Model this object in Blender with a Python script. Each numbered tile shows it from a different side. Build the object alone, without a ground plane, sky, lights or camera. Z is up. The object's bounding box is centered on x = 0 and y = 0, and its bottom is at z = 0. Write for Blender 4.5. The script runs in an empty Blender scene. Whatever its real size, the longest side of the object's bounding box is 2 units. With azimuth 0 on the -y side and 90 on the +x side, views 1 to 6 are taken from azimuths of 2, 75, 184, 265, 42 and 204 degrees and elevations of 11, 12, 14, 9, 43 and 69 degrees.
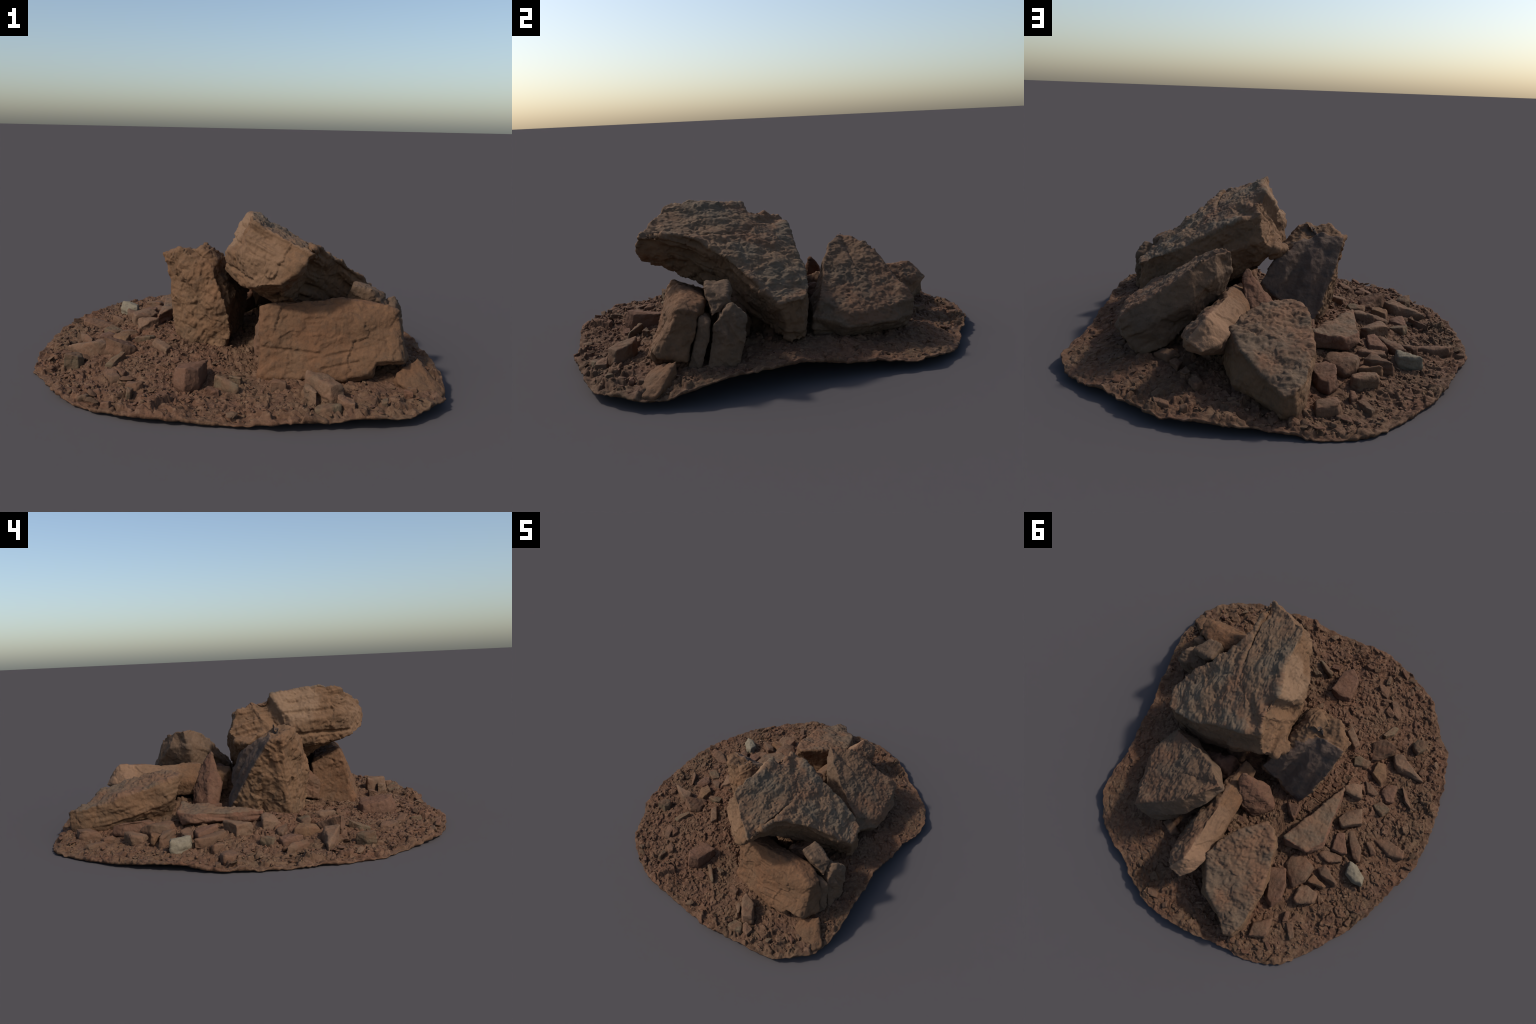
"""Pile of tilted sandstone slabs and boulders on a thin patch of stony soil."""
import bpy, bmesh, math, random
import numpy as np
from mathutils import Vector
from mathutils.bvhtree import BVHTree

# ------------------------------------------------------------------ noise ---
def _hash(ix, iy, iz, seed):
    h = (ix.astype(np.int64) * 374761393 + iy.astype(np.int64) * 668265263
         + iz.astype(np.int64) * 2147483647 + seed * 1274126177) & 0xFFFFFFFF
    h = ((h ^ (h >> 13)) * 1274126177) & 0xFFFFFFFF
    h = ((h ^ (h >> 16)) * 2246822519) & 0xFFFFFFFF
    h = h ^ (h >> 15)
    return (h & 0xFFFFFF).astype(np.float64) / 0xFFFFFF


def noise3(p, seed=0):
    """Smooth value noise in -1..1 for points p (n,3)."""
    i = np.floor(p).astype(np.int64)
    f = p - i
    f = f * f * f * (f * (f * 6 - 15) + 10)
    out = 0.0
    for dx in (0, 1):
        wx = f[:, 0] if dx else 1 - f[:, 0]
        for dy in (0, 1):
            wy = f[:, 1] if dy else 1 - f[:, 1]
            for dz in (0, 1):
                wz = f[:, 2] if dz else 1 - f[:, 2]
                out = out + wx * wy * wz * _hash(i[:, 0] + dx, i[:, 1] + dy, i[:, 2] + dz, seed)
    return out * 2 - 1


def fbm(p, octaves=4, seed=0, gain=0.5):
    a, tot, out = 1.0, 0.0, 0.0
    for o in range(octaves):
        out = out + a * noise3(p * (2.03 ** o) + 17.3 * o, seed + o)
        tot += a
        a *= gain
    return out / tot


def ridged(p, octaves=3, seed=0):
    a, tot, out = 1.0, 0.0, 0.0
    for o in range(octaves):
        out = out + a * (1 - np.abs(noise3(p * (2.1 ** o) + 9.1 * o, seed + o)) * 2)
        tot += a
        a *= 0.5
    return out / tot


def facets(p, seed=0, tilt=1.0):
    """Broken-stone relief: every Worley cell carries its own random height and tilt."""
    i = np.floor(p).astype(np.int64)
    best = np.full(len(p), 9.0)
    val = np.zeros(len(p))
    for dx in (-1, 0, 1):
        for dy in (-1, 0, 1):
            for dz in (-1, 0, 1):
                c = i + np.array([dx, dy, dz])
                q = [_hash(c[:, 0], c[:, 1], c[:, 2], seed + k) for k in range(3)]
                d = np.stack([c[:, k] + q[k] - p[:, k] for k in range(3)], 1)
                d2 = (d * d).sum(1)
                m = d2 < best
                if not m.any():
                    continue
                best[m] = d2[m]
                cm = c[m]
                h = _hash(cm[:, 0], cm[:, 1], cm[:, 2], seed + 5) * 2 - 1
                t = np.stack([_hash(cm[:, 0], cm[:, 1], cm[:, 2], seed + 6 + k) * 2 - 1 for k in range(3)], 1)
                val[m] = h * 0.5 + tilt * (t * d[m]).sum(1)
    return val


def chips2(x, y, size, seed, keep):
    """Height of a layer of gravel chips (0..~1), cells of the given size, share keep occupied."""
    # warp and stretch so the chips are angular shards rather than round cells
    p0, p1 = x / size, y / size
    ix, iy = np.floor(p0).astype(np.int64), np.floor(p1).astype(np.int64)
    f1 = np.full(x.shape, 9.0)
    f2 = np.full(x.shape, 9.0)
    hh = np.zeros(x.shape)
    zero = np.zeros_like(ix)
    for dx in (-1, 0, 1):
        for dy in (-1, 0, 1):
            cx, cy = ix + dx, iy + dy
            a, b = _hash(cx, cy, zero, seed), _hash(cx, cy, zero, seed + 1)
            ang = _hash(cx, cy, zero, seed + 2) * math.pi
            ex, ey = cx + a - p0, cy + b - p1
            st = 0.75 + 0.9 * _hash(cx, cy, zero, seed + 7)
            ca, sa = np.cos(ang), np.sin(ang)
            u, v = ex * ca + ey * sa, (-ex * sa + ey * ca) * st
            d = np.abs(u) * 0.5 + np.abs(v) * 0.5 + 0.5 * np.hypot(u, v)
            r = _hash(cx, cy, zero, seed + 3)
            tx = (_hash(cx, cy, zero, seed + 4) - 0.5) * 1.5
            ty = (_hash(cx, cy, zero, seed + 5) - 0.5) * 1.5
            h = np.where(r < keep, 0.35 + 0.65 * r / keep + tx * ex + ty * ey, 0.0)
            m = d < f1
            f2 = np.where(m, f1, np.minimum(f2, d))
            hh = np.where(m, h, hh)
            f1 = np.where(m, d, f1)
    edge = np.clip((f2 - f1) / 0.22, 0, 1)
    return np.clip(hh, 0, 1.6) * edge * (2 - edge)


# --------------------------------------------------------------- materials ---
class Nodes:
    def __init__(self, name):
        self.m = bpy.data.materials.new(name)
        self.m.use_nodes = True
        self.t = self.m.node_tree
        self.bsdf = self.t.nodes["Principled BSDF"]
        self.coord = self.t.nodes.new("ShaderNodeTexCoord").outputs["Object"]

    def new(self, kind, **props):
        n = self.t.nodes.new(kind)
        for k, v in props.items():
            setattr(n, k, v)
        return n

    def link(self, a, b):
        self.t.links.new(a, b)

    def mapping(self, loc=(0, 0, 0), rot=(0, 0, 0), scale=(1, 1, 1)):
        n = self.new("ShaderNodeMapping")
        n.inputs["Location"].default_value = loc
        n.inputs["Rotation"].default_value = rot
        n.inputs["Scale"].default_value = scale
        self.link(self.coord, n.inputs["Vector"])
        return n.outputs["Vector"]

    def noise(self, scale, detail=4, rough=0.55, vec=None, dist=0.0):
        n = self.new("ShaderNodeTexNoise")
        n.inputs["Scale"].default_value = scale
        n.inputs["Detail"].default_value = detail
        n.inputs["Roughness"].default_value = rough
        n.inputs["Distortion"].default_value = dist
        self.link(vec or self.coord, n.inputs["Vector"])
        return n.outputs["Fac"]

    def voronoi(self, scale, out="Distance", vec=None):
        n = self.new("ShaderNodeTexVoronoi")
        n.inputs["Scale"].default_value = scale
        self.link(vec or self.coord, n.inputs["Vector"])
        return n.outputs[out]

    def ramp(self, fac, *stops):
        n = self.new("ShaderNodeValToRGB")
        el = n.color_ramp.elements
        while len(el) < len(stops):
            el.new(0.5)
        for e, (pos, col) in zip(el, stops):
            e.position = pos
            e.color = (*col, 1) if isinstance(col, tuple) else (col, col, col, 1)
        self.link(fac, n.inputs["Fac"])
        return n.outputs["Color"]

    def mix(self, fac, a, b, mode="MIX"):
        n = self.new("ShaderNodeMix", data_type="RGBA", blend_type=mode)
        for sock, v in ((n.inputs[0], fac), (n.inputs[6], a), (n.inputs[7], b)):
            if isinstance(v, (int, float)):
                sock.default_value = v
            elif isinstance(v, tuple):
                sock.default_value = (*v, 1)
            else:
                self.link(v, sock)
        return n.outputs[2]

    def finish(self, colour, height, strength=0.5, distance=0.004, rough=0.92):
        self.link(colour, self.bsdf.inputs["Base Color"])
        self.bsdf.inputs["Roughness"].default_value = rough
        self.bsdf.inputs["Specular IOR Level"].default_value = 0.2
        b = self.new("ShaderNodeBump")
        b.inputs["Strength"].default_value = strength
        b.inputs["Distance"].default_value = distance
        self.link(height, b.inputs["Height"])
        self.link(b.outputs["Normal"], self.bsdf.inputs["Normal"])
        return self.m


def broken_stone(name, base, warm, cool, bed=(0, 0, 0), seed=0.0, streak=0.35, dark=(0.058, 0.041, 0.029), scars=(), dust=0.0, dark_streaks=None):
    """Freshly broken sandstone: soft patches, faint bedding bands, a few dark stains and specks."""
    k = Nodes(name)
    shift = (seed * 3.1, seed * 1.7, seed * 2.3)
    v = k.mapping(loc=shift)
    bands = k.mapping(loc=shift, rot=bed, scale=(1.0, 1.0, 4.0))
    c = k.mix(k.ramp(k.noise(3.2, 4, 0.6, v), (0.38, 0.0), (0.66, 1.0)), base, warm)
    c = k.mix(k.ramp(k.noise(5.1, 5, 0.62, k.mapping(loc=(seed + 4, 2, 7))), (0.50, 0.0), (0.72, 0.85)), c, cool)
    c = k.mix(k.ramp(k.noise(4.0, 5, 0.6, bands, 0.4), (0.35, 0.0), (0.75, streak)), c, tuple(x * 0.62 for x in base))
    c = k.mix(k.ramp(k.noise(11.0, 5, 0.68, k.mapping(loc=(seed, 1, 12))), (0.50, 0.0), (0.68, 0.45)), c, tuple(x * 0.60 for x in cool))
    c = k.mix(k.ramp(k.noise(8.0, 4, 0.65, k.mapping(loc=(7, seed, 2))), (0.54, 0.0), (0.70, 0.5)), c, tuple(x * 1.28 for x in base))
    c = k.mix(k.ramp(k.noise(38.0, 4, 0.65, v), (0.53, 0.0), (0.72, 0.45)), c, dark)
    c = k.mix(k.ramp(k.noise(120.0, 2, 0.5, v), (0.3, 0.22), (0.6, 0.0)), c, tuple(min(1, x * 1.35) for x in base))
    c = k.mix(k.ramp(k.noise(60.0, 3, 0.6, k.mapping(loc=(9, seed, 3))), (0.68, 0.0), (0.74, 0.6)), c, dark)
    for centre, radius, tint in scars:
        # a fresh scar: pale patch with a ragged edge round one spot of the stone
        far = k.new("ShaderNodeVectorMath", operation="DISTANCE")
        k.link(k.coord, far.inputs[0])
        far.inputs[1].default_value = centre
        wob = k.new("ShaderNodeMath", operation="MULTIPLY_ADD")
        k.link(k.noise(14.0, 4, 0.6, v), wob.inputs[0])
        wob.inputs[1].default_value = -0.9 * radius
        k.link(far.outputs["Value"], wob.inputs[2])
        c = k.mix(k.ramp(wob.outputs[0], (radius * 0.35, 0.9), (radius * 0.75, 0.0)), c, tint)
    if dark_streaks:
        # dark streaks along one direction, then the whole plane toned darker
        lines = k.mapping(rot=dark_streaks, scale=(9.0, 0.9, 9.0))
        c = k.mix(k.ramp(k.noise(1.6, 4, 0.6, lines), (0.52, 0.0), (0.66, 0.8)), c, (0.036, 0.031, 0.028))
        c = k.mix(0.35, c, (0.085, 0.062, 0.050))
    if dust:
        c = k.mix(k.ramp(k.noise(16.0, 5, 0.65, k.mapping(loc=(2, seed, 6))), (0.42, 0.0), (0.62, dust)), c, SOIL_RED)
    h = k.mix(0.5, k.noise(75.0, 6, 0.65, v), k.noise(30.0, 4, 0.6, k.mapping(loc=shift, rot=(0.3, 0.6, 0.2), scale=(1.5, 1.0, 0.8))))
    return k.finish(c, h, 0.85, 0.008)


def weathered_crust(name, base, grey, rust, pale, seed=0.0):
    """Old bedding surface: lichen-grey patches, rusty patches, dark pits and pale scuffed ridges."""
    k = Nodes(name)
    v = k.mapping(loc=(seed * 2.1, seed * 3.7, seed), scale=(1.3, 0.75, 1.3))
    c = k.mix(k.ramp(k.noise(4.0, 5, 0.6, v), (0.42, 0.0), (0.58, 1.0)), base, rust)
    c = k.mix(k.ramp(k.noise(5.5, 6, 0.66, k.mapping(loc=(seed, 5, 1))), (0.47, 0.0), (0.60, 0.9)), c, grey)
    c = k.mix(k.ramp(k.noise(24.0, 5, 0.7, v), (0.52, 0.0), (0.70, 0.55)), c, tuple(x * 0.55 for x in grey))
    c = k.mix(k.ramp(k.noise(17.0, 5, 0.7, k.mapping(loc=(3, seed, 8))), (0.58, 0.0), (0.70, 0.55)), c, pale)
    c = k.mix(k.ramp(k.noise(90.0, 3, 0.6, v), (0.58, 0.0), (0.76, 0.3)), c, (0.046, 0.035, 0.027))
    h = k.mix(0.5, k.noise(55.0, 6, 0.7, v), k.noise(22.0, 4, 0.6, v))
    return k.finish(c, h, 0.7, 0.008)


def soil(name):
    k = Nodes(name)
    c = k.mix(k.ramp(k.noise(3.0, 5, 0.6), (0.36, 0.0), (0.64, 1.0)), SOIL_RED, SOIL_OLIVE)
    c = k.mix(k.ramp(k.noise(9.0, 5, 0.65, k.mapping(loc=(4, 9, 2))), (0.50, 0.0), (0.68, 0.7)), c, SOIL_PURPLE)
    cell = k.voronoi(62.0, "Color")
    grey = k.new("ShaderNodeRGBToBW")
    k.link(cell, grey.inputs[0])
    c = k.mix(k.ramp(grey.outputs[0], (0.25, 0.55), (0.5, 0.0)), c, tuple(x * 0.6 for x in SOIL_RED))
    c = k.mix(k.ramp(grey.outputs[0], (0.62, 0.0), (0.85, 0.45)), c, SOIL_PALE)
    c = k.mix(k.ramp(k.noise(130.0, 3, 0.6), (0.52, 0.0), (0.70, 0.55)), c, tuple(x * 0.45 for x in SOIL_RED))
    h = k.mix(0.5, k.noise(160.0, 5, 0.7), k.noise(70.0, 4, 0.65))
    return k.finish(c, h, 0.8, 0.006)


def pebble_material(name):
    """Gravel and pebbles: brown to rust to olive, one tint per stone."""
    k = Nodes(name)
    info = k.new("ShaderNodeObjectInfo")
    geo = k.new("ShaderNodeNewGeometry")
    rnd = k.new("ShaderNodeMath", operation="ADD")
    k.link(info.outputs["Random"], rnd.inputs[0])
    k.link(geo.outputs["Random Per Island"], rnd.inputs[1])
    fr = k.new("ShaderNodeMath", operation="FRACT")
    k.link(rnd.outputs[0], fr.inputs[0])
    c = k.ramp(fr.outputs[0], (0.0, SOIL_PURPLE), (0.3, SOIL_RED), (0.55, PEBBLE_BROWN), (0.8, SOIL_OLIVE), (1.0, SOIL_PALE))
    c = k.mix(k.ramp(k.noise(45.0, 4, 0.65), (0.50, 0.0), (0.72, 0.5)), c, tuple(x * 0.5 for x in SOIL_RED))
    return k.finish(c, k.noise(110.0, 5, 0.7), 0.6, 0.004)


TAN = (0.138, 0.077, 0.041)
WARM = (0.140, 0.069, 0.034)
COOL = (0.094, 0.060, 0.035)
SOIL_RED = (0.123, 0.059, 0.033)
SOIL_OLIVE = (0.103, 0.061, 0.034)
SOIL_PURPLE = (0.099, 0.053, 0.035)
SOIL_PALE = (0.158, 0.093, 0.056)
PEBBLE_BROWN = (0.120, 0.064, 0.037)

# ---------------------------------------------------------------- building ---
COLL = bpy.context.scene.collection
ROOT = bpy.data.objects.new("rock_pile", None)
ROOT["label"] = "pile of rough brown sandstone slabs on stony soil"
ROOT["category"] = "rock pile"
COLL.objects.link(ROOT)
ROCK_TREES = []          # (verts, polys) of every finished rock, for gravel placement


def add_object(name, mesh, parent=ROOT, loc=None):
    o = bpy.data.objects.new(name, mesh)
    COLL.objects.link(o)
    o.parent = parent
    if loc is not None:
        o.location = loc
    return o


def hull_mesh(points):
    bm = bmesh.new()
    for p in points:
        bm.verts.new(p)
    r = bmesh.ops.convex_hull(bm, input=bm.verts)
    junk = list({e for e in r["geom_interior"] + r["geom_unused"] if isinstance(e, bmesh.types.BMVert)})
    bmesh.ops.delete(bm, geom=junk, context="VERTS")
    return bm


def loft_mesh(*rings):
    """Closed body through rings of equal length, ends capped by a fan."""
    bm = bmesh.new()
    vs = [[bm.verts.new(p) for p in r] for r in rings]
    n = len(rings[0])
    for a, b in zip(vs, vs[1:]):
        for i in range(n):
            j = (i + 1) % n
            bm.faces.new((a[i], a[j], b[j], b[i]))
    for r, ring in ((vs[0], rings[0]), (vs[-1], rings[-1])):
        c = bm.verts.new(tuple(sum(p[k] for p in ring) / n for k in range(3)))
        for i in range(n):
            bm.faces.new((r[i], r[(i + 1) % n], c))
    bmesh.ops.recalc_face_normals(bm, faces=bm.faces)
    return bm


def voxel_remesh(bms, voxel):
    """Union of the bodies as one even quad mesh; returns coordinates and a mesh."""
    me = bpy.data.meshes.new("draft")
    bm = bmesh.new()
    for b in bms:
        tmp = bpy.data.meshes.new("part")
        b.to_mesh(tmp)
        b.free()
        bm.from_mesh(tmp)
        bpy.data.meshes.remove(tmp)
    bm.to_mesh(me)
    bm.free()
    ob = bpy.data.objects.new("draft", me)
    COLL.objects.link(ob)
    mod = ob.modifiers.new("r", "REMESH")
    mod.mode = "VOXEL"
    mod.voxel_size = voxel
    dg = bpy.context.evaluated_depsgraph_get()
    out = bpy.data.meshes.new_from_object(ob.evaluated_get(dg))
    bpy.data.objects.remove(ob)
    bpy.data.meshes.remove(me)
    return out


def coords(me):
    a = np.empty(len(me.vertices) * 3)
    me.vertices.foreach_get("co", a)
    return a.reshape(-1, 3)


def normals(me):
    me.update()
    a = np.empty(len(me.vertices) * 3, dtype=np.float32)
    me.vertex_normals.foreach_get("vector", a)
    return a.reshape(-1, 3).astype(np.float64)


def set_coords(me, co):
    me.vertices.foreach_set("co", co.ravel())
    me.update()


def smooth_field(me, f, times):
    """Average a per-vertex field along the mesh edges."""
    e = np.empty(len(me.edges) * 2, dtype=np.int64)
    me.edges.foreach_get("vertices", e)
    e = e.reshape(-1, 2)
    deg = np.bincount(e.ravel(), minlength=len(f)).astype(float)[:, None]
    f = f.reshape(len(f), -1)
    for _ in range(times):
        s = np.zeros_like(f)
        for k in range(f.shape[1]):
            s[:, k] = (np.bincount(e[:, 0], f[e[:, 1], k], len(f)) + np.bincount(e[:, 1], f[e[:, 0], k], len(f)))
        f = 0.4 * f + 0.6 * s / deg
    return f


def rock(name, bodies, voxel, mats, bed=(0, 0, 1), crust_up=True, crust_down=False, rough=1.0, pits=1.0,
         strata=1.0, seed=1, edge=0.8, side_crust=0.0,
         bulge=0.0, swell=0.003, calm=0.0, grain_dir=None, grooves=()):
    """Remesh the bodies and carve stone relief into them.
    bed: normal of the bedding; faces across it show strata, faces along it carry the pitted crust."""
    me = voxel_remesh(bodies, voxel)
    p = coords(me)
    n = smooth_field(me, normals(me), 2)
    n /= np.linalg.norm(n, axis=1)[:, None] + 1e-9
    b = np.array(bed, float)
    b /= np.linalg.norm(b)
    nb = n @ b
    side = 1 - np.clip((np.abs(nb) - 0.35) / 0.4, 0, 1)
    jit = fbm(p / 0.05, 3, seed + 40) * 0.35
    face = np.zeros(len(p))
    if crust_up:
        face = np.maximum(face, np.clip((nb + jit * 0.5 - edge + 0.2) / 0.12, 0, 1))
    if crust_down:
        face = np.maximum(face, np.clip((-nb + jit * 0.5 - edge + 0.2) / 0.12, 0, 1))
    if side_crust:
        face = np.maximum(face, np.clip((fbm(p / 0.11, 3, seed + 77) + side_crust - 0.5) / 0.1, 0, 1))
    grain = fbm(p / 0.045, 4, seed + 14, 0.6)
    d = rough * 0.014 * fbm(p / 0.16, 3, seed)
    d += rough * 0.0065 * facets(p / 0.12 + 0.3 * fbm(p / 0.08, 2, seed + 8)[:, None], seed + 1, 1.1) * (1 - 0.6 * face)
    d += rough * 0.0030 * facets(p / 0.035 + 0.3 * fbm(p / 0.03, 2, seed + 18)[:, None], seed + 15, 1.0) * np.clip(0.4 + 1.5 * fbm(p / 0.1, 2, seed + 16), 0, 1)
    d += rough * (0.0055 * grain + 0.0022 * fbm(p / 0.019, 3, seed + 24, 0.6))
    d += rough * 0.0035 * (np.abs(noise3(p / 0.055, seed + 19)) + 0.5 * np.abs(noise3(p / 0.024, seed + 20)) - 0.4)
    d -= rough * 0.0065 * np.clip(noise3(p / 0.016, seed + 17) - 0.35, 0, 0.5)
    q = 3.2 * fbm(p / 0.10 + 0.12 * fbm(p / 0.025, 2, seed + 26)[:, None], 4, seed + 25)
    fr = q - np.floor(q)
    d += rough * 0.0050 * (np.floor(q) + 0.5 + np.clip((fr - 0.8) / 0.2, 0, 1)) * (1 - face)
    # bedding: thin ledges that step in and out where the beds are cut across
    s = p @ b + 0.016 * fbm(p / 0.14, 3, seed + 3)
    q = np.stack([s / 0.026, 0.9 * fbm(p / 0.16, 2, seed + 4), np.zeros(len(p))], 1)
    ledge = np.tanh(3.0 * noise3(q, seed + 5)) * 0.7 + 0.5 * noise3(q * 2.7, seed + 6)
    cut = np.clip(0.15 + 1.9 * fbm(p / 0.12, 2, seed + 7), 0, 1)
    d += strata * 0.0075 * ledge * side * cut
    # crust: knobbly, pitted and blistered
    aniso = p - 0.45 * np.outer(p @ b, b)
    if grain_dir is not None:
        gd = np.array(grain_dir, float) / np.linalg.norm(grain_dir)
        aniso = aniso - 0.55 * np.outer(aniso @ gd, gd)
    pit = ridged(aniso / 0.040, 4, seed + 9)
    scab = np.clip(facets(p / 0.05 + 0.4 * fbm(p / 0.03, 2, seed + 12)[:, None], seed + 11, 0.6), -0.5, 0.6)
    if calm:
        d *= 1 - calm * face
    d += swell
    if bulge:
        # the upper plane is gently domed
        t = p - np.outer(p @ b, b)
        t -= t[face > 0.5].mean(0)
        r2 = (t * t).sum(1)
        d += bulge * np.clip(1 - r2 / (1.2 * np.percentile(r2[face > 0.5], 90)), 0, 1) * np.clip(nb, 0, 1) ** 2
    for p0, p1, width, depth in grooves:
        # a notch or open joint cut along the line p0-p1
        p0, p1 = np.array(p0), np.array(p1)
        ax = p1 - p0
        t = np.clip(((p - p0) @ ax) / (ax @ ax), -0.1, 1.1)
        far = np.linalg.norm(p - p0 - t[:, None] * ax, axis=1) * (1 + 0.35 * fbm(p / 0.05, 2, seed + 60))
        d -= depth * np.clip(1.6 - 1.6 * far / width, 0, 1)
    # thin flakes broken off in flat steps
    q = 4.5 * fbm(aniso / 0.085 + 0.15 * fbm(p / 0.02, 2, seed + 22)[:, None], 4, seed + 21)
    fr = q - np.floor(q)
    flake = np.floor(q) + np.clip((fr - 0.82) / 0.18, 0, 1)
    fine = fbm(aniso / 0.017, 4, seed + 10, 0.65)
    rough_patch = np.clip(0.55 + 1.4 * fbm(p / 0.09, 2, seed + 23), 0.1, 1.2)
    d += pits * face * (0.0050 * (flake + 0.6) + rough_patch * (0.0040 * pit + 0.0045 * scab) + 0.0042 * fine)
    p = p + n * d[:, None]
    p[:, 2] = np.maximum(p[:, 2], 0.001)
    set_coords(me, p)
    me.polygons.foreach_set("use_smooth", np.ones(len(me.polygons), dtype=bool))
    for m in mats:
        me.materials.append(m)
    if len(mats) > 1:
        f = np.zeros(len(me.polygons))
        li = np.empty(len(me.loops), dtype=np.int64)
        me.loops.foreach_get("vertex_index", li)
        st = np.empty(len(me.polygons), dtype=np.int64)
        me.polygons.foreach_get("loop_start", st)
        f = face[li[st]]
        me.polygons.foreach_set("material_index", (f > 0.5).astype(np.int32))
    me.name = name
    o = add_object(name, me)
    ROCK_TREES.append(me)
    return o


# ------------------------------------------------------------------ ground ---
# rim of the soil patch, walked once round it (x, y, height of the rim)
RIM = [
    (0.649, -0.934, 0.045), (0.541, -0.956, 0.053), (0.414, -0.975, 0.037), (0.259, -1.001, 0.043), (0.12, -0.99, 0.022), (-0.034, -0.974, 0.018),
    (-0.273, -0.959, 0.03), (-0.428, -0.913, 0.02), (-0.53, -0.852, 0.014), (-0.63, -0.781, 0.027), (-0.717, -0.651, 0.013), (-0.768, -0.572, 0.01),
    (-0.823, -0.51, 0.015), (-0.847, -0.44, 0.008), (-0.871, -0.319, 0.01), (-0.888, -0.179, 0.018), (-0.897, -0.076, 0.011), (-0.897, 0.048, 0.017),
    (-0.885, 0.174, 0.018), (-0.814, 0.37, 0.035), (-0.764, 0.491, 0.033), (-0.703, 0.615, 0.022), (-0.626, 0.731, 0.016), (-0.534, 0.839, 0.012),
    (-0.47, 0.915, 0.016), (-0.406, 0.958, 0.013), (-0.323, 0.99, 0.006), (-0.217, 1.002, 0.013), (-0.115, 0.994, 0.024), (-0.006, 0.998, 0.044),
    (0.125, 0.995, 0.043), (0.244, 0.986, 0.045), (0.352, 0.95, 0.04), (0.455, 0.882, 0.045), (0.575, 0.788, 0.04), (0.699, 0.706, 0.034),
    (0.779, 0.633, 0.033), (0.811, 0.572, 0.04), (0.845, 0.48, 0.05), (0.85, 0.371, 0.055), (0.83, 0.232, 0.06), (0.84, 0.091, 0.072),
    (0.825, -0.041, 0.095), (0.844, -0.17, 0.1), (0.858, -0.289, 0.1), (0.874, -0.414, 0.095), (0.888, -0.533, 0.075), (0.88, -0.673, 0.045),
    (0.837, -0.795, 0.052), (0.756, -0.873, 0.049),
]
# heights of the soil between the rocks
MOUND = [
    (-0.18, 0.13, 0.095), (-0.2, -0.22, 0.085), (-0.03, -0.32, 0.07), (0.06, -0.36, 0.05), (0.75, -0.15, 0.112), (0.13, -0.59, 0.052), (0.5, -0.65, 0.072),
    (0.71, -0.63, 0.08), (0.76, -0.55, 0.1), (0.75, -0.38, 0.095), (0.65, 0, 0.118), (0.65, 0.25, 0.092), (0.52, 0.575, 0.082), (0.2, 0.75, 0.062),
    (-0.15, 0.92, 0.035), (-0.07, 0.87, 0.037), (-0.26, 0.7, 0.038), (-0.36, 0.62, 0.036), (-0.47, 0.55, 0.034), (-0.65, 0.42, 0.027), (-0.84, 0.22, 0.014),
    (-0.5, 0.16, 0.06), (-0.41, 0.33, 0.06), (-0.2, 0.4, 0.08), (-0.37, -0.03, 0.088), (-0.5, 0.05, 0.065), (-0.47, -0.1, 0.062), (-0.56, -0.34, 0.046),
    (-0.76, -0.28, 0.022), (-0.41, -0.36, 0.068), (-0.66, -0.46, 0.028), (-0.13, -0.73, 0.04), (-0.08, -0.57, 0.052), (0.36, -0.79, 0.052), (0.35, -0.7, 0.066),
    (0.49, -0.85, 0.058), (0.1, 0.2, 0.11), (0.3, 0, 0.12), (0.3, 0.3, 0.11), (-0.8, -0.5, 0.016), (0.85, 0.4, 0.052), (0.82, -0.3, 0.1),
    (0, 0.98, 0.03), (0.5, 0.8, 0.04), (0.6, 0.45, 0.076), (0.4, 0.7, 0.06),
]


class ThinPlate:
    """Smooth surface through scattered heights."""
    def __init__(self, pts, soft=0.0008):
        self.p = np.array(pts)[:, :2]
        z = np.array(pts)[:, 2]
        n = len(z)
        k = self._k(self.p, self.p) + soft * np.eye(n)
        q = np.hstack([np.ones((n, 1)), self.p])
        a = np.vstack([np.hstack([k, q]), np.hstack([q.T, np.zeros((3, 3))])])
        s = np.linalg.solve(a, np.concatenate([z, np.zeros(3)]))
        self.w, self.a = s[:n], s[n:]

    @staticmethod
    def _k(a, b):
        r2 = ((a[:, None, :] - b[None, :, :]) ** 2).sum(2)
        return 0.5 * r2 * np.log(r2 + 1e-12)

    def __call__(self, x, y):
        out = np.empty(x.size)
        q = np.stack([x.ravel(), y.ravel()], 1)
        for i in range(0, len(q), 40000):
            c = q[i:i + 40000]
            out[i:i + 40000] = self._k(c, self.p) @ self.w + self.a[0] + c @ self.a[1:]
        return out.reshape(x.shape)


SOIL_LEVEL = ThinPlate(RIM + MOUND)


def level(x, y):
    return float(SOIL_LEVEL(np.array([x]), np.array([y]))[0])


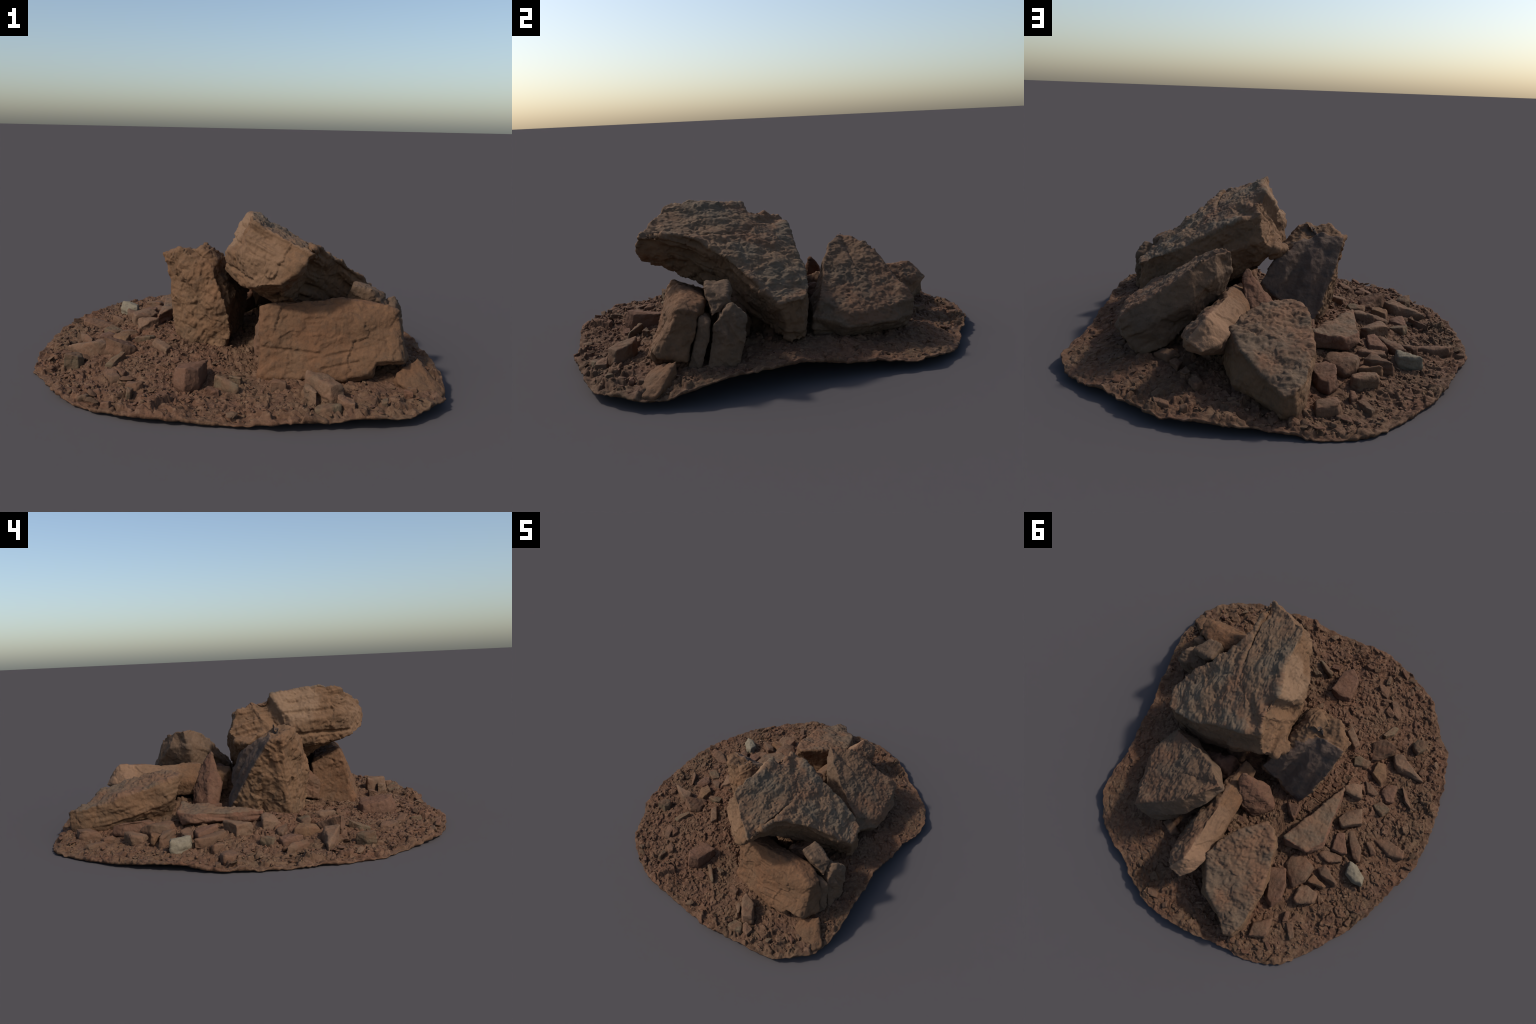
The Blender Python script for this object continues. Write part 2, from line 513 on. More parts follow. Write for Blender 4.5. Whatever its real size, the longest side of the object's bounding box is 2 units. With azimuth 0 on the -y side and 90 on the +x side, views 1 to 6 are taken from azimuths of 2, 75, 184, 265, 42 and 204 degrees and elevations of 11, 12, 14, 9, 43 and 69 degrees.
def rim_radius(theta):
    a = np.array([math.atan2(p[1], p[0]) for p in RIM])
    r = np.array([math.hypot(p[0], p[1]) for p in RIM])
    o = np.argsort(a)
    a, r = a[o], r[o]
    a = np.concatenate([a - 2 * math.pi, a, a + 2 * math.pi])
    r = np.tile(r, 3)
    # cubic interpolation of the radius, then crumbly jitter
    t = np.interp(theta, a, np.arange(len(a)))
    i = np.floor(t).astype(int)
    f = t - i
    p0, p1, p2, p3 = r[i - 1], r[i], r[i + 1], r[i + 2]
    return p1 + 0.5 * f * (p2 - p0 + f * (2 * p0 - 5 * p1 + 4 * p2 - p3 + f * (3 * (p1 - p2) + p3 - p0)))


def soil_relief(x, y):
    p = np.stack([x.ravel(), y.ravel(), np.zeros(x.size)], 1)
    lump = fbm(p / 0.13, 3, 300).reshape(x.shape)
    dens = fbm(p / 0.22, 3, 310).reshape(x.shape)
    fine = fbm(p / 0.011, 3, 320).reshape(x.shape)
    warp = 0.012 * fbm(p / 0.03, 2, 330).reshape(x.shape)
    warp2 = 0.012 * fbm(p / 0.03, 2, 340).reshape(x.shape)
    u, v = x + warp, y + warp2
    # dust lies smoother on the sheltered +x flank
    dust = np.clip((x - 0.35) / 0.3, 0, 1) * np.clip((y + 0.45) / 0.2, 0, 1)
    coarse = np.clip(0.75 + 1.0 * dens, 0.25, 1.3) * (1 - 0.45 * dust)
    h = 0.024 * coarse * chips2(u, v, 0.075, 21, 0.42)
    h = np.maximum(h, 0.018 * coarse * chips2(u, v, 0.042, 31, 0.5))
    h = h + 0.0085 * chips2(u, v, 0.020, 41, 0.5) * (1 - 0.3 * dust)
    return 0.010 * lump + h + 0.0022 * fine - 0.0120


def soil_patch(mat):
    na, nr = 1500, 250
    th = np.linspace(-math.pi, math.pi, na, endpoint=False)
    q = np.stack([np.cos(th) * 9, np.sin(th) * 9, np.zeros(na)], 1)
    rad = rim_radius(th) - 0.003 + 0.010 * fbm(q * 2.2, 3, 350) + 0.004 * noise3(q * 7, 360)
    s = np.linspace(0.02, 1, nr) ** 0.8
    x = s[:, None] * rad * np.cos(th)
    y = s[:, None] * rad * np.sin(th)
    base = SOIL_LEVEL(x, y)
    rim_fade = np.clip((1 - s) / 0.03, 0, 1)[:, None]
    z = base + soil_relief(x, y) * (0.35 + 0.65 * rim_fade)
    z += 0.016 * fbm(np.stack([x.ravel(), y.ravel(), z.ravel() * 0], 1) / 0.06, 2, 370).reshape(x.shape) * (1 - rim_fade)
    z = np.maximum(z, 0.004)
    top = np.stack([x, y, z], 2).reshape(-1, 3)
    # underside: a coarser skin a little below, so the patch is a thin crust of earth
    sb = np.array([1.0, 0.97, 0.9, 0.75, 0.5, 0.2])
    xb = sb[:, None] * rad * np.cos(th)
    yb = sb[:, None] * rad * np.sin(th)
    zb = SOIL_LEVEL(xb, yb) - np.array([0.010, 0.016, 0.022, 0.025, 0.025, 0.025])[:, None]
    zb[0] = np.minimum(zb[0], z[-1] - 0.005)
    zb = np.maximum(zb, 0.0)
    zb[1:] = np.maximum(zb[1:], 0.001)
    bot = np.stack([xb, yb, zb], 2).reshape(-1, 3)
    k = len(top)
    verts = np.vstack([top, bot, [[0, 0, level(0, 0)]], [[0, 0, level(0, 0) - 0.025]]])
    a = np.arange(na)
    a2 = (a + 1) % na
    quads = [np.stack([i * na + a, (i + 1) * na + a, (i + 1) * na + a2, i * na + a2], 1) for i in range(nr - 1)]
    quads.append(np.stack([(nr - 1) * na + a, k + a, k + a2, (nr - 1) * na + a2], 1))
    quads += [np.stack([k + i * na + a, k + (i + 1) * na + a, k + (i + 1) * na + a2, k + i * na + a2], 1) for i in range(len(sb) - 1)]
    quads = np.vstack(quads)
    c0, c1 = len(verts) - 2, len(verts) - 1
    tris = np.vstack([np.stack([a, a2, np.full(na, c0)], 1),
                      np.stack([k + (len(sb) - 1) * na + a2, k + (len(sb) - 1) * na + a, np.full(na, c1)], 1)])
    me = bpy.data.meshes.new("soil_patch")
    me.vertices.add(len(verts))
    me.vertices.foreach_set("co", verts.ravel())
    nl = quads.size + tris.size
    me.loops.add(nl)
    me.loops.foreach_set("vertex_index", np.concatenate([quads.ravel(), tris.ravel()]).astype(np.int32))
    npol = len(quads) + len(tris)
    me.polygons.add(npol)
    start = np.concatenate([np.arange(len(quads)) * 4, quads.size + np.arange(len(tris)) * 3])
    me.polygons.foreach_set("loop_start", start.astype(np.int32))
    me.update(calc_edges=True)
    me.polygons.foreach_set("use_smooth", np.ones(npol, dtype=bool))
    me.validate()
    me.materials.append(mat)
    return add_object("soil_patch", me)


# ------------------------------------------------------- loose small stones ---
def chip_mesh(name, seed, mat, noise=True):
    """One angular chip about 1 unit long, 0.7 wide, 0.45 high."""
    r = random.Random(seed)
    pts = []
    for _ in range(13):
        v = Vector((r.gauss(0, 1), r.gauss(0, 1), r.gauss(0, 1))).normalized()
        v *= 0.38 + 0.16 * r.random()
        pts.append((v.x * 1.0, v.y * (0.5 + 0.25 * r.random()), v.z * 0.38))
    bm = hull_mesh(pts)
    if noise:
        me = voxel_remesh([bm], 0.045)
        p = coords(me)
        n = normals(me)
        p = p + n * (0.03 * facets(p / 0.35, seed, 0.8) + 0.02 * fbm(p / 0.12, 3, seed + 1))[:, None]
        set_coords(me, p)
        me.polygons.foreach_set("use_smooth", np.ones(len(me.polygons), dtype=bool))
    else:
        me = bpy.data.meshes.new(name)
        bm.to_mesh(me)
        bm.free()
    me.name = name
    me.materials.append(mat)
    return me


def stone(kind, height, outline, tilt=(0.0, 0.0), seed=[500]):
    """A loose stone: footprint on the soil, thickness, and a slightly smaller, tilted top."""
    seed[0] += 13
    s = seed[0]
    r = random.Random(s)
    cx = sum(p[0] for p in outline) / len(outline)
    cy = sum(p[1] for p in outline) / len(outline)
    g = level(cx, cy)
    tx = tilt[0] + r.uniform(-0.35, 0.35)
    ty = tilt[1] + r.uniform(-0.35, 0.35)
    pts = []
    for x, y in outline:
        dx, dy = x - cx, y - cy
        zt = g + height * r.uniform(0.5, 1.0) + 0.7 * (tx * dx + ty * dy)
        k = r.uniform(0.86, 1.0)
        pts.append((cx + dx * k, cy + dy * k, zt))
        pts.append((cx + dx * 1.02, cy + dy * 1.02, max(0.006, g + height * r.uniform(-0.1, 0.3))))
        pts.append((cx + dx * 0.95, cy + dy * 0.95, max(0.006, g - 0.02)))
    size = max(max(p[0] for p in outline) - min(p[0] for p in outline), 0.03)
    return rock("stone", [hull_mesh(pts)], min(0.005, max(0.0028, size / 22)), [STONE_MATS[kind]], (tx, ty, 1), crust_up=True,
                rough=0.42, pits=0.3, strata=0.6, seed=s, swell=0.0)

# =================================================================== scene ===
SANDSTONE = broken_stone("broken_sandstone", TAN, WARM, COOL, seed=1.0)
SANDSTONE_TILTED = broken_stone("banded_sandstone", (0.135, 0.073, 0.038), (0.146, 0.080, 0.043), COOL, bed=(0.25, -0.5, 0), seed=2.0, streak=0.3,
                                scars=[((0.05, -0.25, 0.63), 0.13, (0.185, 0.113, 0.067)), ((0.12, -0.62, 0.55), 0.12, (0.155, 0.089, 0.050))])
SANDSTONE_ORANGE = broken_stone("orange_sandstone", (0.122, 0.065, 0.034), (0.130, 0.060, 0.029), (0.088, 0.054, 0.031), bed=(1.3, 0, 0), seed=3.0)
SANDSTONE_GREY = broken_stone("greyish_sandstone", (0.118, 0.074, 0.046), (0.130, 0.074, 0.042), (0.088, 0.060, 0.041), seed=4.0, streak=0.2)
SANDSTONE_SCARRED = broken_stone("scarred_sandstone", (0.130, 0.073, 0.040), WARM, COOL, seed=4.5,
                                 scars=[((0.17, 0.69, 0.29), 0.17, (0.205, 0.118, 0.069)), ((0.14, 0.50, 0.26), 0.12, (0.160, 0.092, 0.053))])
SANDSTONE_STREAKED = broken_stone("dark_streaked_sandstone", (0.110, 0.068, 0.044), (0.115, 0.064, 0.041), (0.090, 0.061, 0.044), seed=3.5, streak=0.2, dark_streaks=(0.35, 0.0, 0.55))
SANDSTONE_RED = broken_stone("reddish_sandstone", (0.128, 0.065, 0.039), (0.135, 0.058, 0.035), (0.102, 0.062, 0.038), seed=5.0)
CRUST = weathered_crust("weathered_crust", (0.150, 0.091, 0.053), (0.126, 0.091, 0.060), (0.148, 0.077, 0.043), (0.200, 0.138, 0.090), seed=1.0)
CRUST_BROWN = weathered_crust("brown_crust", (0.128, 0.075, 0.044), (0.108, 0.073, 0.047), (0.136, 0.071, 0.040), (0.165, 0.105, 0.066), seed=2.0)
SOIL = soil("stony_soil")
PEBBLE = pebble_material("gravel_mix")
STONE_MATS = {
    "brown": broken_stone("brown_stone", (0.116, 0.067, 0.040), (0.120, 0.062, 0.036), (0.092, 0.060, 0.037), seed=6.0, dust=0.6),
    "tan": broken_stone("tan_stone", (0.145, 0.087, 0.053), (0.132, 0.074, 0.043), (0.108, 0.069, 0.042), seed=7.0, dust=0.6),
    "red": broken_stone("red_stone", (0.122, 0.064, 0.040), (0.118, 0.057, 0.035), (0.100, 0.062, 0.040), seed=8.0, dust=0.6),
    "ochre": broken_stone("ochre_stone", (0.142, 0.080, 0.040), (0.130, 0.068, 0.036), (0.104, 0.067, 0.038), seed=9.0, dust=0.6),
    "olive": broken_stone("olive_stone", (0.115, 0.079, 0.046), (0.106, 0.068, 0.040), (0.108, 0.077, 0.048), seed=10.0, dust=0.6),
    "pale": broken_stone("pale_stone", (0.175, 0.145, 0.100), (0.16, 0.122, 0.08), (0.15, 0.125, 0.088), seed=11.0, streak=0.15),
}

# --- the great slab lying askew on top: crust outline, then its broken underside
rock("boulder", [loft_mesh(
    [(.335, -.675, .580), (.205, -.590, .640), (.10, -.505, .687), (.09, -.40, .703), (.10, -.30, .683), (.065, -.14, .655), (.095, -.03, .610),
     (.080, .045, .583), (.16, .062, .553), (.32, .045, .473), (.46, .055, .403), (.60, .03, .348), (.655, -.02, .308),
     (.675, -.13, .30), (.59, -.225, .390), (.515, -.285, .455), (.39, -.405, .546), (.362, -.47, .572), (.350, -.58, .597)],
    [(.285, -.678, .52), (.150, -.625, .545), (.062, -.555, .56), (.025, -.42, .53), (-.002, -.33, .52), (-.025, -.21, .49), (.025, -.07, .50),
     (.045, .102, .475), (.13, .100, .45), (.29, .085, .38), (.44, .070, .31), (.61, .02, .25), (.658, -.02, .23),
     (.665, -.11, .23), (.565, -.205, .29), (.47, -.255, .34), (.365, -.36, .42), (.315, -.44, .46), (.300, -.57, .50)],
    [(.215, -.655, .455), (.135, -.615, .435), (.10, -.56, .42), (.055, -.42, .392), (.01, -.32, .395), (-.03, -.21, .415), (-.02, -.05, .42),
     (.0, .045, .43), (.08, .04, .35), (.25, .055, .26), (.42, .065, .185), (.60, -.01, .135), (.645, -.035, .125),
     (.635, -.09, .135), (.545, -.15, .18), (.46, -.217, .235), (.375, -.305, .285), (.30, -.355, .30), (.22, -.50, .385)]),
    # lower bed that hangs below the middle
    hull_mesh([(.08, -.37, .38), (.15, -.47, .395), (.21, -.325, .307), (.31, -.345, .295), (.46, -.21, .23), (.36, -.08, .17), (.20, -.15, .250), (.02, -.17, .39), (.08, .03, .33), (.25, .05, .25)]),
    hull_mesh([(-.05, -.02, .44), (-.06, .02, .425), (-.015, .06, .43), (-.03, -.06, .40), (.0, .0, .38), (.02, .05, .39), (.03, -.04, .46), (.03, .06, .45)])],
    0.0048, [SANDSTONE_TILTED, CRUST], bed=(.46, .19, .866), seed=11, strata=2.0, pits=0.95, edge=0.83, bulge=0.018, swell=0.003, rough=0.9, grain_dir=(-.25, .95, -.1),
    grooves=[((.083, -.091, .625), (.01, -.17, .50), .050, .035), ((.10, -.58, .45), (-.01, -.26, .455), .016, .016), ((.05, -.50, .58), (.02, -.22, .56), .010, .008), ((.0, -.15, .44), (.09, .08, .44), .014, .012)])

# --- block in front: long tan face towards -y, stepped at the lower right
rock("block", [loft_mesh(
    [(.150, -.533, .300), (.30, -.558, .305), (.46, -.583, .310), (.60, -.590, .30), (.680, -.585, .30), (.690, -.640, .22), (.695, -.672, .17), (.60, -.678, .16),
     (.57, -.676, .11), (.48, -.672, .085), (.30, -.645, .07), (.150, -.605, .06)],
    [(.135, -.515, .328), (.30, -.508, .347), (.46, -.512, .364), (.60, -.538, .352), (.695, -.560, .335), (.708, -.615, .24), (.713, -.660, .15), (.60, -.662, .137),
     (.592, -.652, .085), (.48, -.650, .055), (.30, -.62, .04), (.130, -.590, .02)],
    [(.140, -.358, .255), (.30, -.40, .290), (.46, -.425, .318), (.58, -.44, .332), (.695, -.485, .315), (.728, -.505, .24), (.745, -.55, .135), (.62, -.50, .10),
     (.60, -.49, .06), (.46, -.48, .04), (.30, -.45, .03), (.135, -.395, .02)])],
    0.0050, [SANDSTONE_ORANGE], bed=(0.02, 0.42, 0.9), crust_up=False, seed=23, strata=0.8, rough=0.75,
    grooves=[((.14, -.57, .17), (.36, -.61, .165), .009, .007), ((.42, -.63, .16), (.60, -.625, .21), .009, .008), ((.40, -.65, .115), (.52, -.655, .145), .008, .008), ((.62, -.60, .30), (.66, -.65, .18), .007, .006)])
rock("slab_piece", [hull_mesh([(.70, -.475, .290), (.728, -.452, .270), (.735, -.545, .075), (.757, -.502, .075), (.60, -.425, .27), (.62, -.48, .06), (.738, -.455, .2), (.61, -.46, .25), (.728, -.52, .16)])],
     0.005, [SANDSTONE_GREY], bed=(0.1, .9, .3), crust_up=False, seed=29, rough=0.5)
rock("slab_piece", [hull_mesh([(.544, -.325, .392), (.528, -.420, .404), (.60, -.425, .385), (.690, -.428, .285), (.672, -.356, .355), (.506, -.399, .341), (.62, -.42, .28), (.55, -.36, .32), (.66, -.335, .32)])],
     0.005, [SANDSTONE_GREY], bed=(.3, .8, .5), crust_up=False, seed=31, rough=0.8)
rock("slab_piece", [hull_mesh([(.717, -.341, .344), (.742, -.300, .292), (.700, -.363, .333), (.713, -.430, .255), (.752, -.31, .18), (.757, -.470, .075), (.765, -.35, .07),
                               (.58, -.36, .30), (.60, -.30, .25), (.58, -.38, .07), (.60, -.32, .07), (.748, -.47, .08)])],
     0.005, [SANDSTONE_GREY], bed=(.2, .8, .5), crust_up=False, seed=37, rough=0.8)

# --- leaning block on the -x side: smooth dark plane towards +y, pitted faces elsewhere
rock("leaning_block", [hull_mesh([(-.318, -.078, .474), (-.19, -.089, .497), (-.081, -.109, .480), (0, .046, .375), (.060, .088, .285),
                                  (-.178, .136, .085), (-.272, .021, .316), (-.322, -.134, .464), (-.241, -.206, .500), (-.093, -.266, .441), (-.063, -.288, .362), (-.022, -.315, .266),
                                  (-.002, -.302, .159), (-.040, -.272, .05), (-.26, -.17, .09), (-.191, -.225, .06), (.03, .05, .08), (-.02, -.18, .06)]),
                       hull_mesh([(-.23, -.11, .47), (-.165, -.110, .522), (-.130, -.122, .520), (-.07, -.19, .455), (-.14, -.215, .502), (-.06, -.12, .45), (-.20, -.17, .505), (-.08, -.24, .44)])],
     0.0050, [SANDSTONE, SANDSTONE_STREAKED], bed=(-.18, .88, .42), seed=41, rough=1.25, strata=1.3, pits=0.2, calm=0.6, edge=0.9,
     grooves=[((-.165, -.10, .475), (-.066, .12, .224), .05, .030), ((-.25, -.09, .48), (-.19, .08, .20), .03, .010)])

# --- broad leaning slab at +x +y
rock("slab", [loft_mesh(
    [(.160, .345, .485), (.215, .300, .488), (.254, .252, .462), (.36, .19, .395), (.45, .14, .335), (.55, .09, .265), (.63, .20, .205), (.625, .32, .205),
     (.610, .42, .215), (.585, .535, .230), (.43, .488, .335), (.31, .460, .420), (.22, .392, .478)],
    [(.165, .325, .40), (.195, .28, .40), (.235, .23, .37), (.36, .14, .28), (.45, .08, .24), (.58, .05, .20), (.655, .19, .155), (.650, .30, .155),
     (.635, .42, .155), (.562, .545, .155), (.43, .53, .22), (.31, .49, .30), (.21, .42, .39)],
    [(.20, .30, .28), (.22, .26, .26), (.26, .20, .18), (.40, .10, .10), (.47, .07, .10), (.56, .06, .09), (.575, .17, .075), (.565, .27, .07),
     (.53, .42, .07), (.50, .545, .08), (.40, .51, .11), (.31, .44, .20), (.24, .36, .26)])],
    0.0050, [SANDSTONE_GREY, CRUST_BROWN], bed=(.552, .016, .834), seed=53, pits=0.9, strata=0.7, edge=0.86, rough=0.6)

# --- long bar with a bright scar on its upper side
rock("bar", [hull_mesh([(.194, .644, .305), (.199, .708, .312), (.279, .735, .248), (.258, .762, .240), (.204, .785, .205), (.165, .748, .212), (.122, .662, .232), (.281, .610, .245), (.241, .463, .266),
                        (.195, .415, .292), (.155, .270, .298), (.085, .283, .215), (.145, .10, .27), (.08, .12, .25), (.10, .12, .16), (.21, .746, .175), (.28, .69, .17), (.12, .60, .13), (.31, .58, .15), (.30, .48, .15), (.18, .25, .15)])],
     0.005, [SANDSTONE_SCARRED, CRUST_BROWN], bed=(.75, -.05, .62), seed=61, rough=0.5, pits=1.0, edge=0.92)

# --- wedge-shaped slab lying out towards +y
rock("wedge_slab", [loft_mesh(
    [(-.092, .362, .293), (-.136, .380, .285), (-.170, .47, .258), (-.192, .58, .230), (-.200, .69, .198), (-.178, .86, .152), (-.145, .925, .138), (-.112, .938, .130),
     (-.045, .858, .145), (.022, .810, .180), (.054, .773, .205), (.124, .625, .232), (.092, .562, .266), (.018, .455, .290)],
    [(-.09, .40, .20), (-.150, .385, .20), (-.180, .43, .17), (-.192, .55, .13), (-.200, .69, .09), (-.180, .86, .06), (-.150, .925, .06), (-.105, .935, .06),
     (-.035, .86, .06), (.03, .82, .08), (.079, .785, .10), (.138, .68, .145), (.11, .56, .17), (.02, .46, .19)],
    [(-.08, .43, .05), (-.10, .44, .06), (-.12, .48, .06), (-.13, .56, .05), (-.16, .68, .03), (-.165, .86, .02), (-.15, .91, .02), (-.10, .91, .02),
     (-.05, .84, .02), (.02, .78, .03), (.07, .75, .04), (.12, .65, .05), (.10, .56, .06), (.02, .46, .06)])],
    0.0048, [SANDSTONE, CRUST_BROWN], bed=(-.12, .27, .955), seed=67, pits=1.1, rough=0.7, edge=0.87, bulge=0.014, swell=0.004)

# --- upright reddish shard
rock("shard", [hull_mesh([(.105, .197, .372), (.120, .205, .365), (.128, .225, .345), (.088, .308, .195), (.02, .285, .15), (.016, .302, .09), (-.01, .16, .205), (-.068, .235, .10),
                          (-.04, .18, .10), (.07, .16, .2), (.09, .28, .09), (.09, .185, .33)])],
     0.0045, [SANDSTONE_RED], bed=(.8, .5, .3), crust_up=False, seed=71, rough=0.55)

# --- flat triangular slab
rock("flat_slab", [hull_mesh([(-.375, -.028, .132), (-.190, .366, .160), (-.205, .385, .100), (-.319, .385, .140), (-.350, .365, .085), (-.396, .327, .105), (-.386, .300, .142), (-.372, -.015, .09),
                              (-.20, .33, .10), (-.36, .05, .08)])],
     0.0045, [SANDSTONE_RED, CRUST_BROWN], bed=(.1, -.05, 1), seed=73, rough=0.5, pits=0.7, edge=0.88)

# --- buried slab corner at the front right, chunk between the two front blocks
rock("buried_slab", [hull_mesh([(.778, -.593, .150), (.790, -.60, .13), (.683, -.660, .108), (.868, -.685, .055), (.84, -.74, .05), (.76, -.74, .058), (.69, -.70, .08), (.80, -.60, .06), (.68, -.64, .05), (.86, -.70, .03), (.75, -.72, .03)])],
     0.0045, [SANDSTONE_ORANGE], bed=(-.2, -.5, .8), crust_up=False, seed=79, rough=0.5)
rock("stone", [hull_mesh([(.12, -.38, .07), (.13, -.39, .17), (.15, -.34, .23), (.12, -.30, .18), (.10, -.29, .08), (.17, -.41, .06), (.18, -.24, .06), (.20, -.30, .23)])],
     0.005, [STONE_MATS["brown"]], crust_up=False, seed=83, rough=0.7)

# --- rubble wedged underneath and beside the great slab
rock("rubble", [hull_mesh([(.42, -.40, .33), (.46, -.28, .29), (.53, -.30, .32), (.51, -.28, .25), (.57, -.34, .28), (.40, -.24, .22), (.44, -.18, .17), (.48, -.26, .08), (.55, -.34, .07), (.40, -.22, .06), (.40, -.42, .10), (.30, -.30, .06)]),
                hull_mesh([(.27, -.22, .20), (.50, -.12, .16), (.42, .02, .16), (.20, .04, .19), (.25, -.20, .05), (.56, -.14, .07), (.45, .06, .06), (.22, .06, .06)])],
     0.006, [STONE_MATS["brown"]], crust_up=False, seed=89, rough=1.8)
rock("rubble", [hull_mesh([(.22, .10, .25), (.29, .16, .26), (.40, .11, .20), (.46, .10, .10), (.20, .20, .23), (.15, .16, .10), (.38, .20, .10), (.18, .08, .10)])],
     0.006, [STONE_MATS["red"]], crust_up=False, seed=97, rough=1.5)

# --- loose stones, each with its own footprint on the soil
stone("brown", 0.049, [(-0.443, -0.254), (-0.415, -0.363), (-0.475, -0.399), (-0.561, -0.368), (-0.541, -0.336), (-0.471, -0.264)])
stone("tan", 0.049, [(-0.547, -0.343), (-0.593, -0.346), (-0.699, -0.306), (-0.758, -0.264), (-0.732, -0.261), (-0.608, -0.266), (-0.576, -0.286)])
stone("ochre", 0.038, [(-0.475, -0.185), (-0.479, -0.268), (-0.529, -0.276), (-0.558, -0.199), (-0.546, -0.144), (-0.503, -0.163)])
stone("olive", 0.054, [(-0.62, -0.454), (-0.639, -0.49), (-0.703, -0.492), (-0.703, -0.446), (-0.67, -0.404), (-0.641, -0.418)])
stone("tan", 0.054, [(-0.365, -0.035), (-0.394, -0.071), (-0.458, -0.104), (-0.482, -0.012), (-0.47, -0.002), (-0.386, -0.011)])
stone("brown", 0.032, [(-0.455, -0.126), (-0.494, -0.126), (-0.551, -0.092), (-0.54, -0.07), (-0.494, -0.066)])
stone("red", 0.027, [(-0.559, -0.114), (-0.582, -0.17), (-0.635, -0.18), (-0.647, -0.08), (-0.606, -0.064)])
stone("olive", 0.027, [(-0.55, -0.025), (-0.583, -0.061), (-0.644, -0.036), (-0.614, 0.02), (-0.574, -0.002)])
stone("tan", 0.049, [(-0.406, 0.136), (-0.428, 0.086), (-0.503, 0.04), (-0.538, 0.117), (-0.441, 0.173)])
stone("red", 0.043, [(-0.435, 0.306), (-0.426, 0.211), (-0.47, 0.195), (-0.52, 0.291), (-0.488, 0.306)])
stone("brown", 0.043, [(-0.484, 0.172), (-0.505, 0.159), (-0.581, 0.232), (-0.6, 0.314), (-0.557, 0.304), (-0.517, 0.245)])
stone("brown", 0.032, [(-0.381, 0.352), (-0.418, 0.32), (-0.509, 0.317), (-0.514, 0.346), (-0.434, 0.376)])
stone("brown", 0.038, [(-0.245, 0.472), (-0.264, 0.41), (-0.335, 0.398), (-0.39, 0.434), (-0.379, 0.514), (-0.326, 0.568)])
stone("brown", 0.043, [(-0.403, 0.429), (-0.441, 0.394), (-0.535, 0.452), (-0.527, 0.471), (-0.438, 0.458)])
stone("ochre", 0.038, [(-0.385, 0.511), (-0.403, 0.465), (-0.492, 0.493), (-0.477, 0.511), (-0.41, 0.515)])
stone("tan", 0.043, [(-0.357, 0.623), (-0.361, 0.56), (-0.393, 0.531), (-0.461, 0.546), (-0.461, 0.599), (-0.38, 0.639)])
stone("red", 0.045, [(-0.173, 0.534), (-0.202, 0.514), (-0.26, 0.489), (-0.295, 0.568), (-0.301, 0.649), (-0.267, 0.709), (-0.225, 0.683)])
stone("pale", 0.059, [(-0.547, 0.32), (-0.59, 0.329), (-0.655, 0.376), (-0.657, 0.42), (-0.602, 0.415), (-0.554, 0.392)])
stone("brown", 0.022, [(-0.59, 0.184), (-0.616, 0.18), (-0.657, 0.223), (-0.64, 0.239)])
stone("brown", 0.016, [(-0.627, 0.149), (-0.693, 0.117), (-0.793, 0.146), (-0.802, 0.189), (-0.728, 0.201)])
stone("brown", 0.032, [(-0.817, 0.224), (-0.866, 0.203), (-0.868, 0.229), (-0.839, 0.232)])
stone("olive", 0.022, [(-0.347, -0.226), (-0.375, -0.248), (-0.451, -0.241), (-0.442, -0.201), (-0.369, -0.183)])
stone("brown", 0.032, [(-0.666, -0.214), (-0.739, -0.108), (-0.753, -0.08), (-0.698, -0.113), (-0.655, -0.189)])
stone("red", 0.054, [(-0.118, 0.169), (-0.196, 0.168), (-0.192, 0.248), (-0.148, 0.22)])
stone("brown", 0.049, [(-0.221, 0.891), (-0.214, 0.821), (-0.297, 0.755), (-0.308, 0.845), (-0.301, 0.863)])
stone("red", 0.081, [(-0.073, -0.565), (-0.074, -0.628), (-0.097, -0.707), (-0.15, -0.743), (-0.202, -0.69), (-0.196, -0.558), (-0.128, -0.544)])
stone("brown", 0.027, [(-0.417, -0.658), (-0.454, -0.668), (-0.504, -0.608), (-0.501, -0.562), (-0.461, -0.579)])
stone("brown", 0.022, [(-0.413, -0.581), (-0.418, -0.622), (-0.466, -0.576), (-0.45, -0.556)])
stone("tan", 0.032, [(-0.259, -0.358), (-0.277, -0.397), (-0.35, -0.312), (-0.335, -0.283), (-0.296, -0.315)])
stone("olive", 0.038, [(0.065, -0.735), (0.048, -0.743), (-0.043, -0.675), (-0.029, -0.659)])
stone("red", 0.027, [(-0.011, -0.721), (-0.01, -0.757), (-0.072, -0.76), (-0.06, -0.722)])
stone("olive", 0.022, [(-0.445, -0.425), (-0.485, -0.517), (-0.52, -0.513), (-0.512, -0.463), (-0.469, -0.416)])
stone("olive", 0.032, [(0.075, -0.645), (0.066, -0.673), (0.015, -0.649), (0.049, -0.633)])
stone("red", 0.022, [(-0.402, -0.881), (-0.411, -0.893), (-0.447, -0.869), (-0.449, -0.846)])
stone("brown", 0.022, [(-0.506, -0.802), (-0.513, -0.821), (-0.547, -0.821), (-0.533, -0.784)])
stone("brown", 0.022, [(-0.313, -0.723), (-0.339, -0.742), (-0.389, -0.717), (-0.387, -0.669), (-0.35, -0.676)])
stone("olive", 0.032, [(-0.348, -0.805), (-0.363, -0.811), (-0.374, -0.753), (-0.349, -0.75)])
stone("tan", 0.092, [(0.371, -0.811), (0.317, -0.744), (0.322, -0.715), (0.368, -0.72), (0.41, -0.74), (0.465, -0.821), (0.412, -0.851)])
stone("tan", 0.054, [(0.317, -0.806), (0.309, -0.773), (0.335, -0.78), (0.366, -0.825), (0.357, -0.844)])
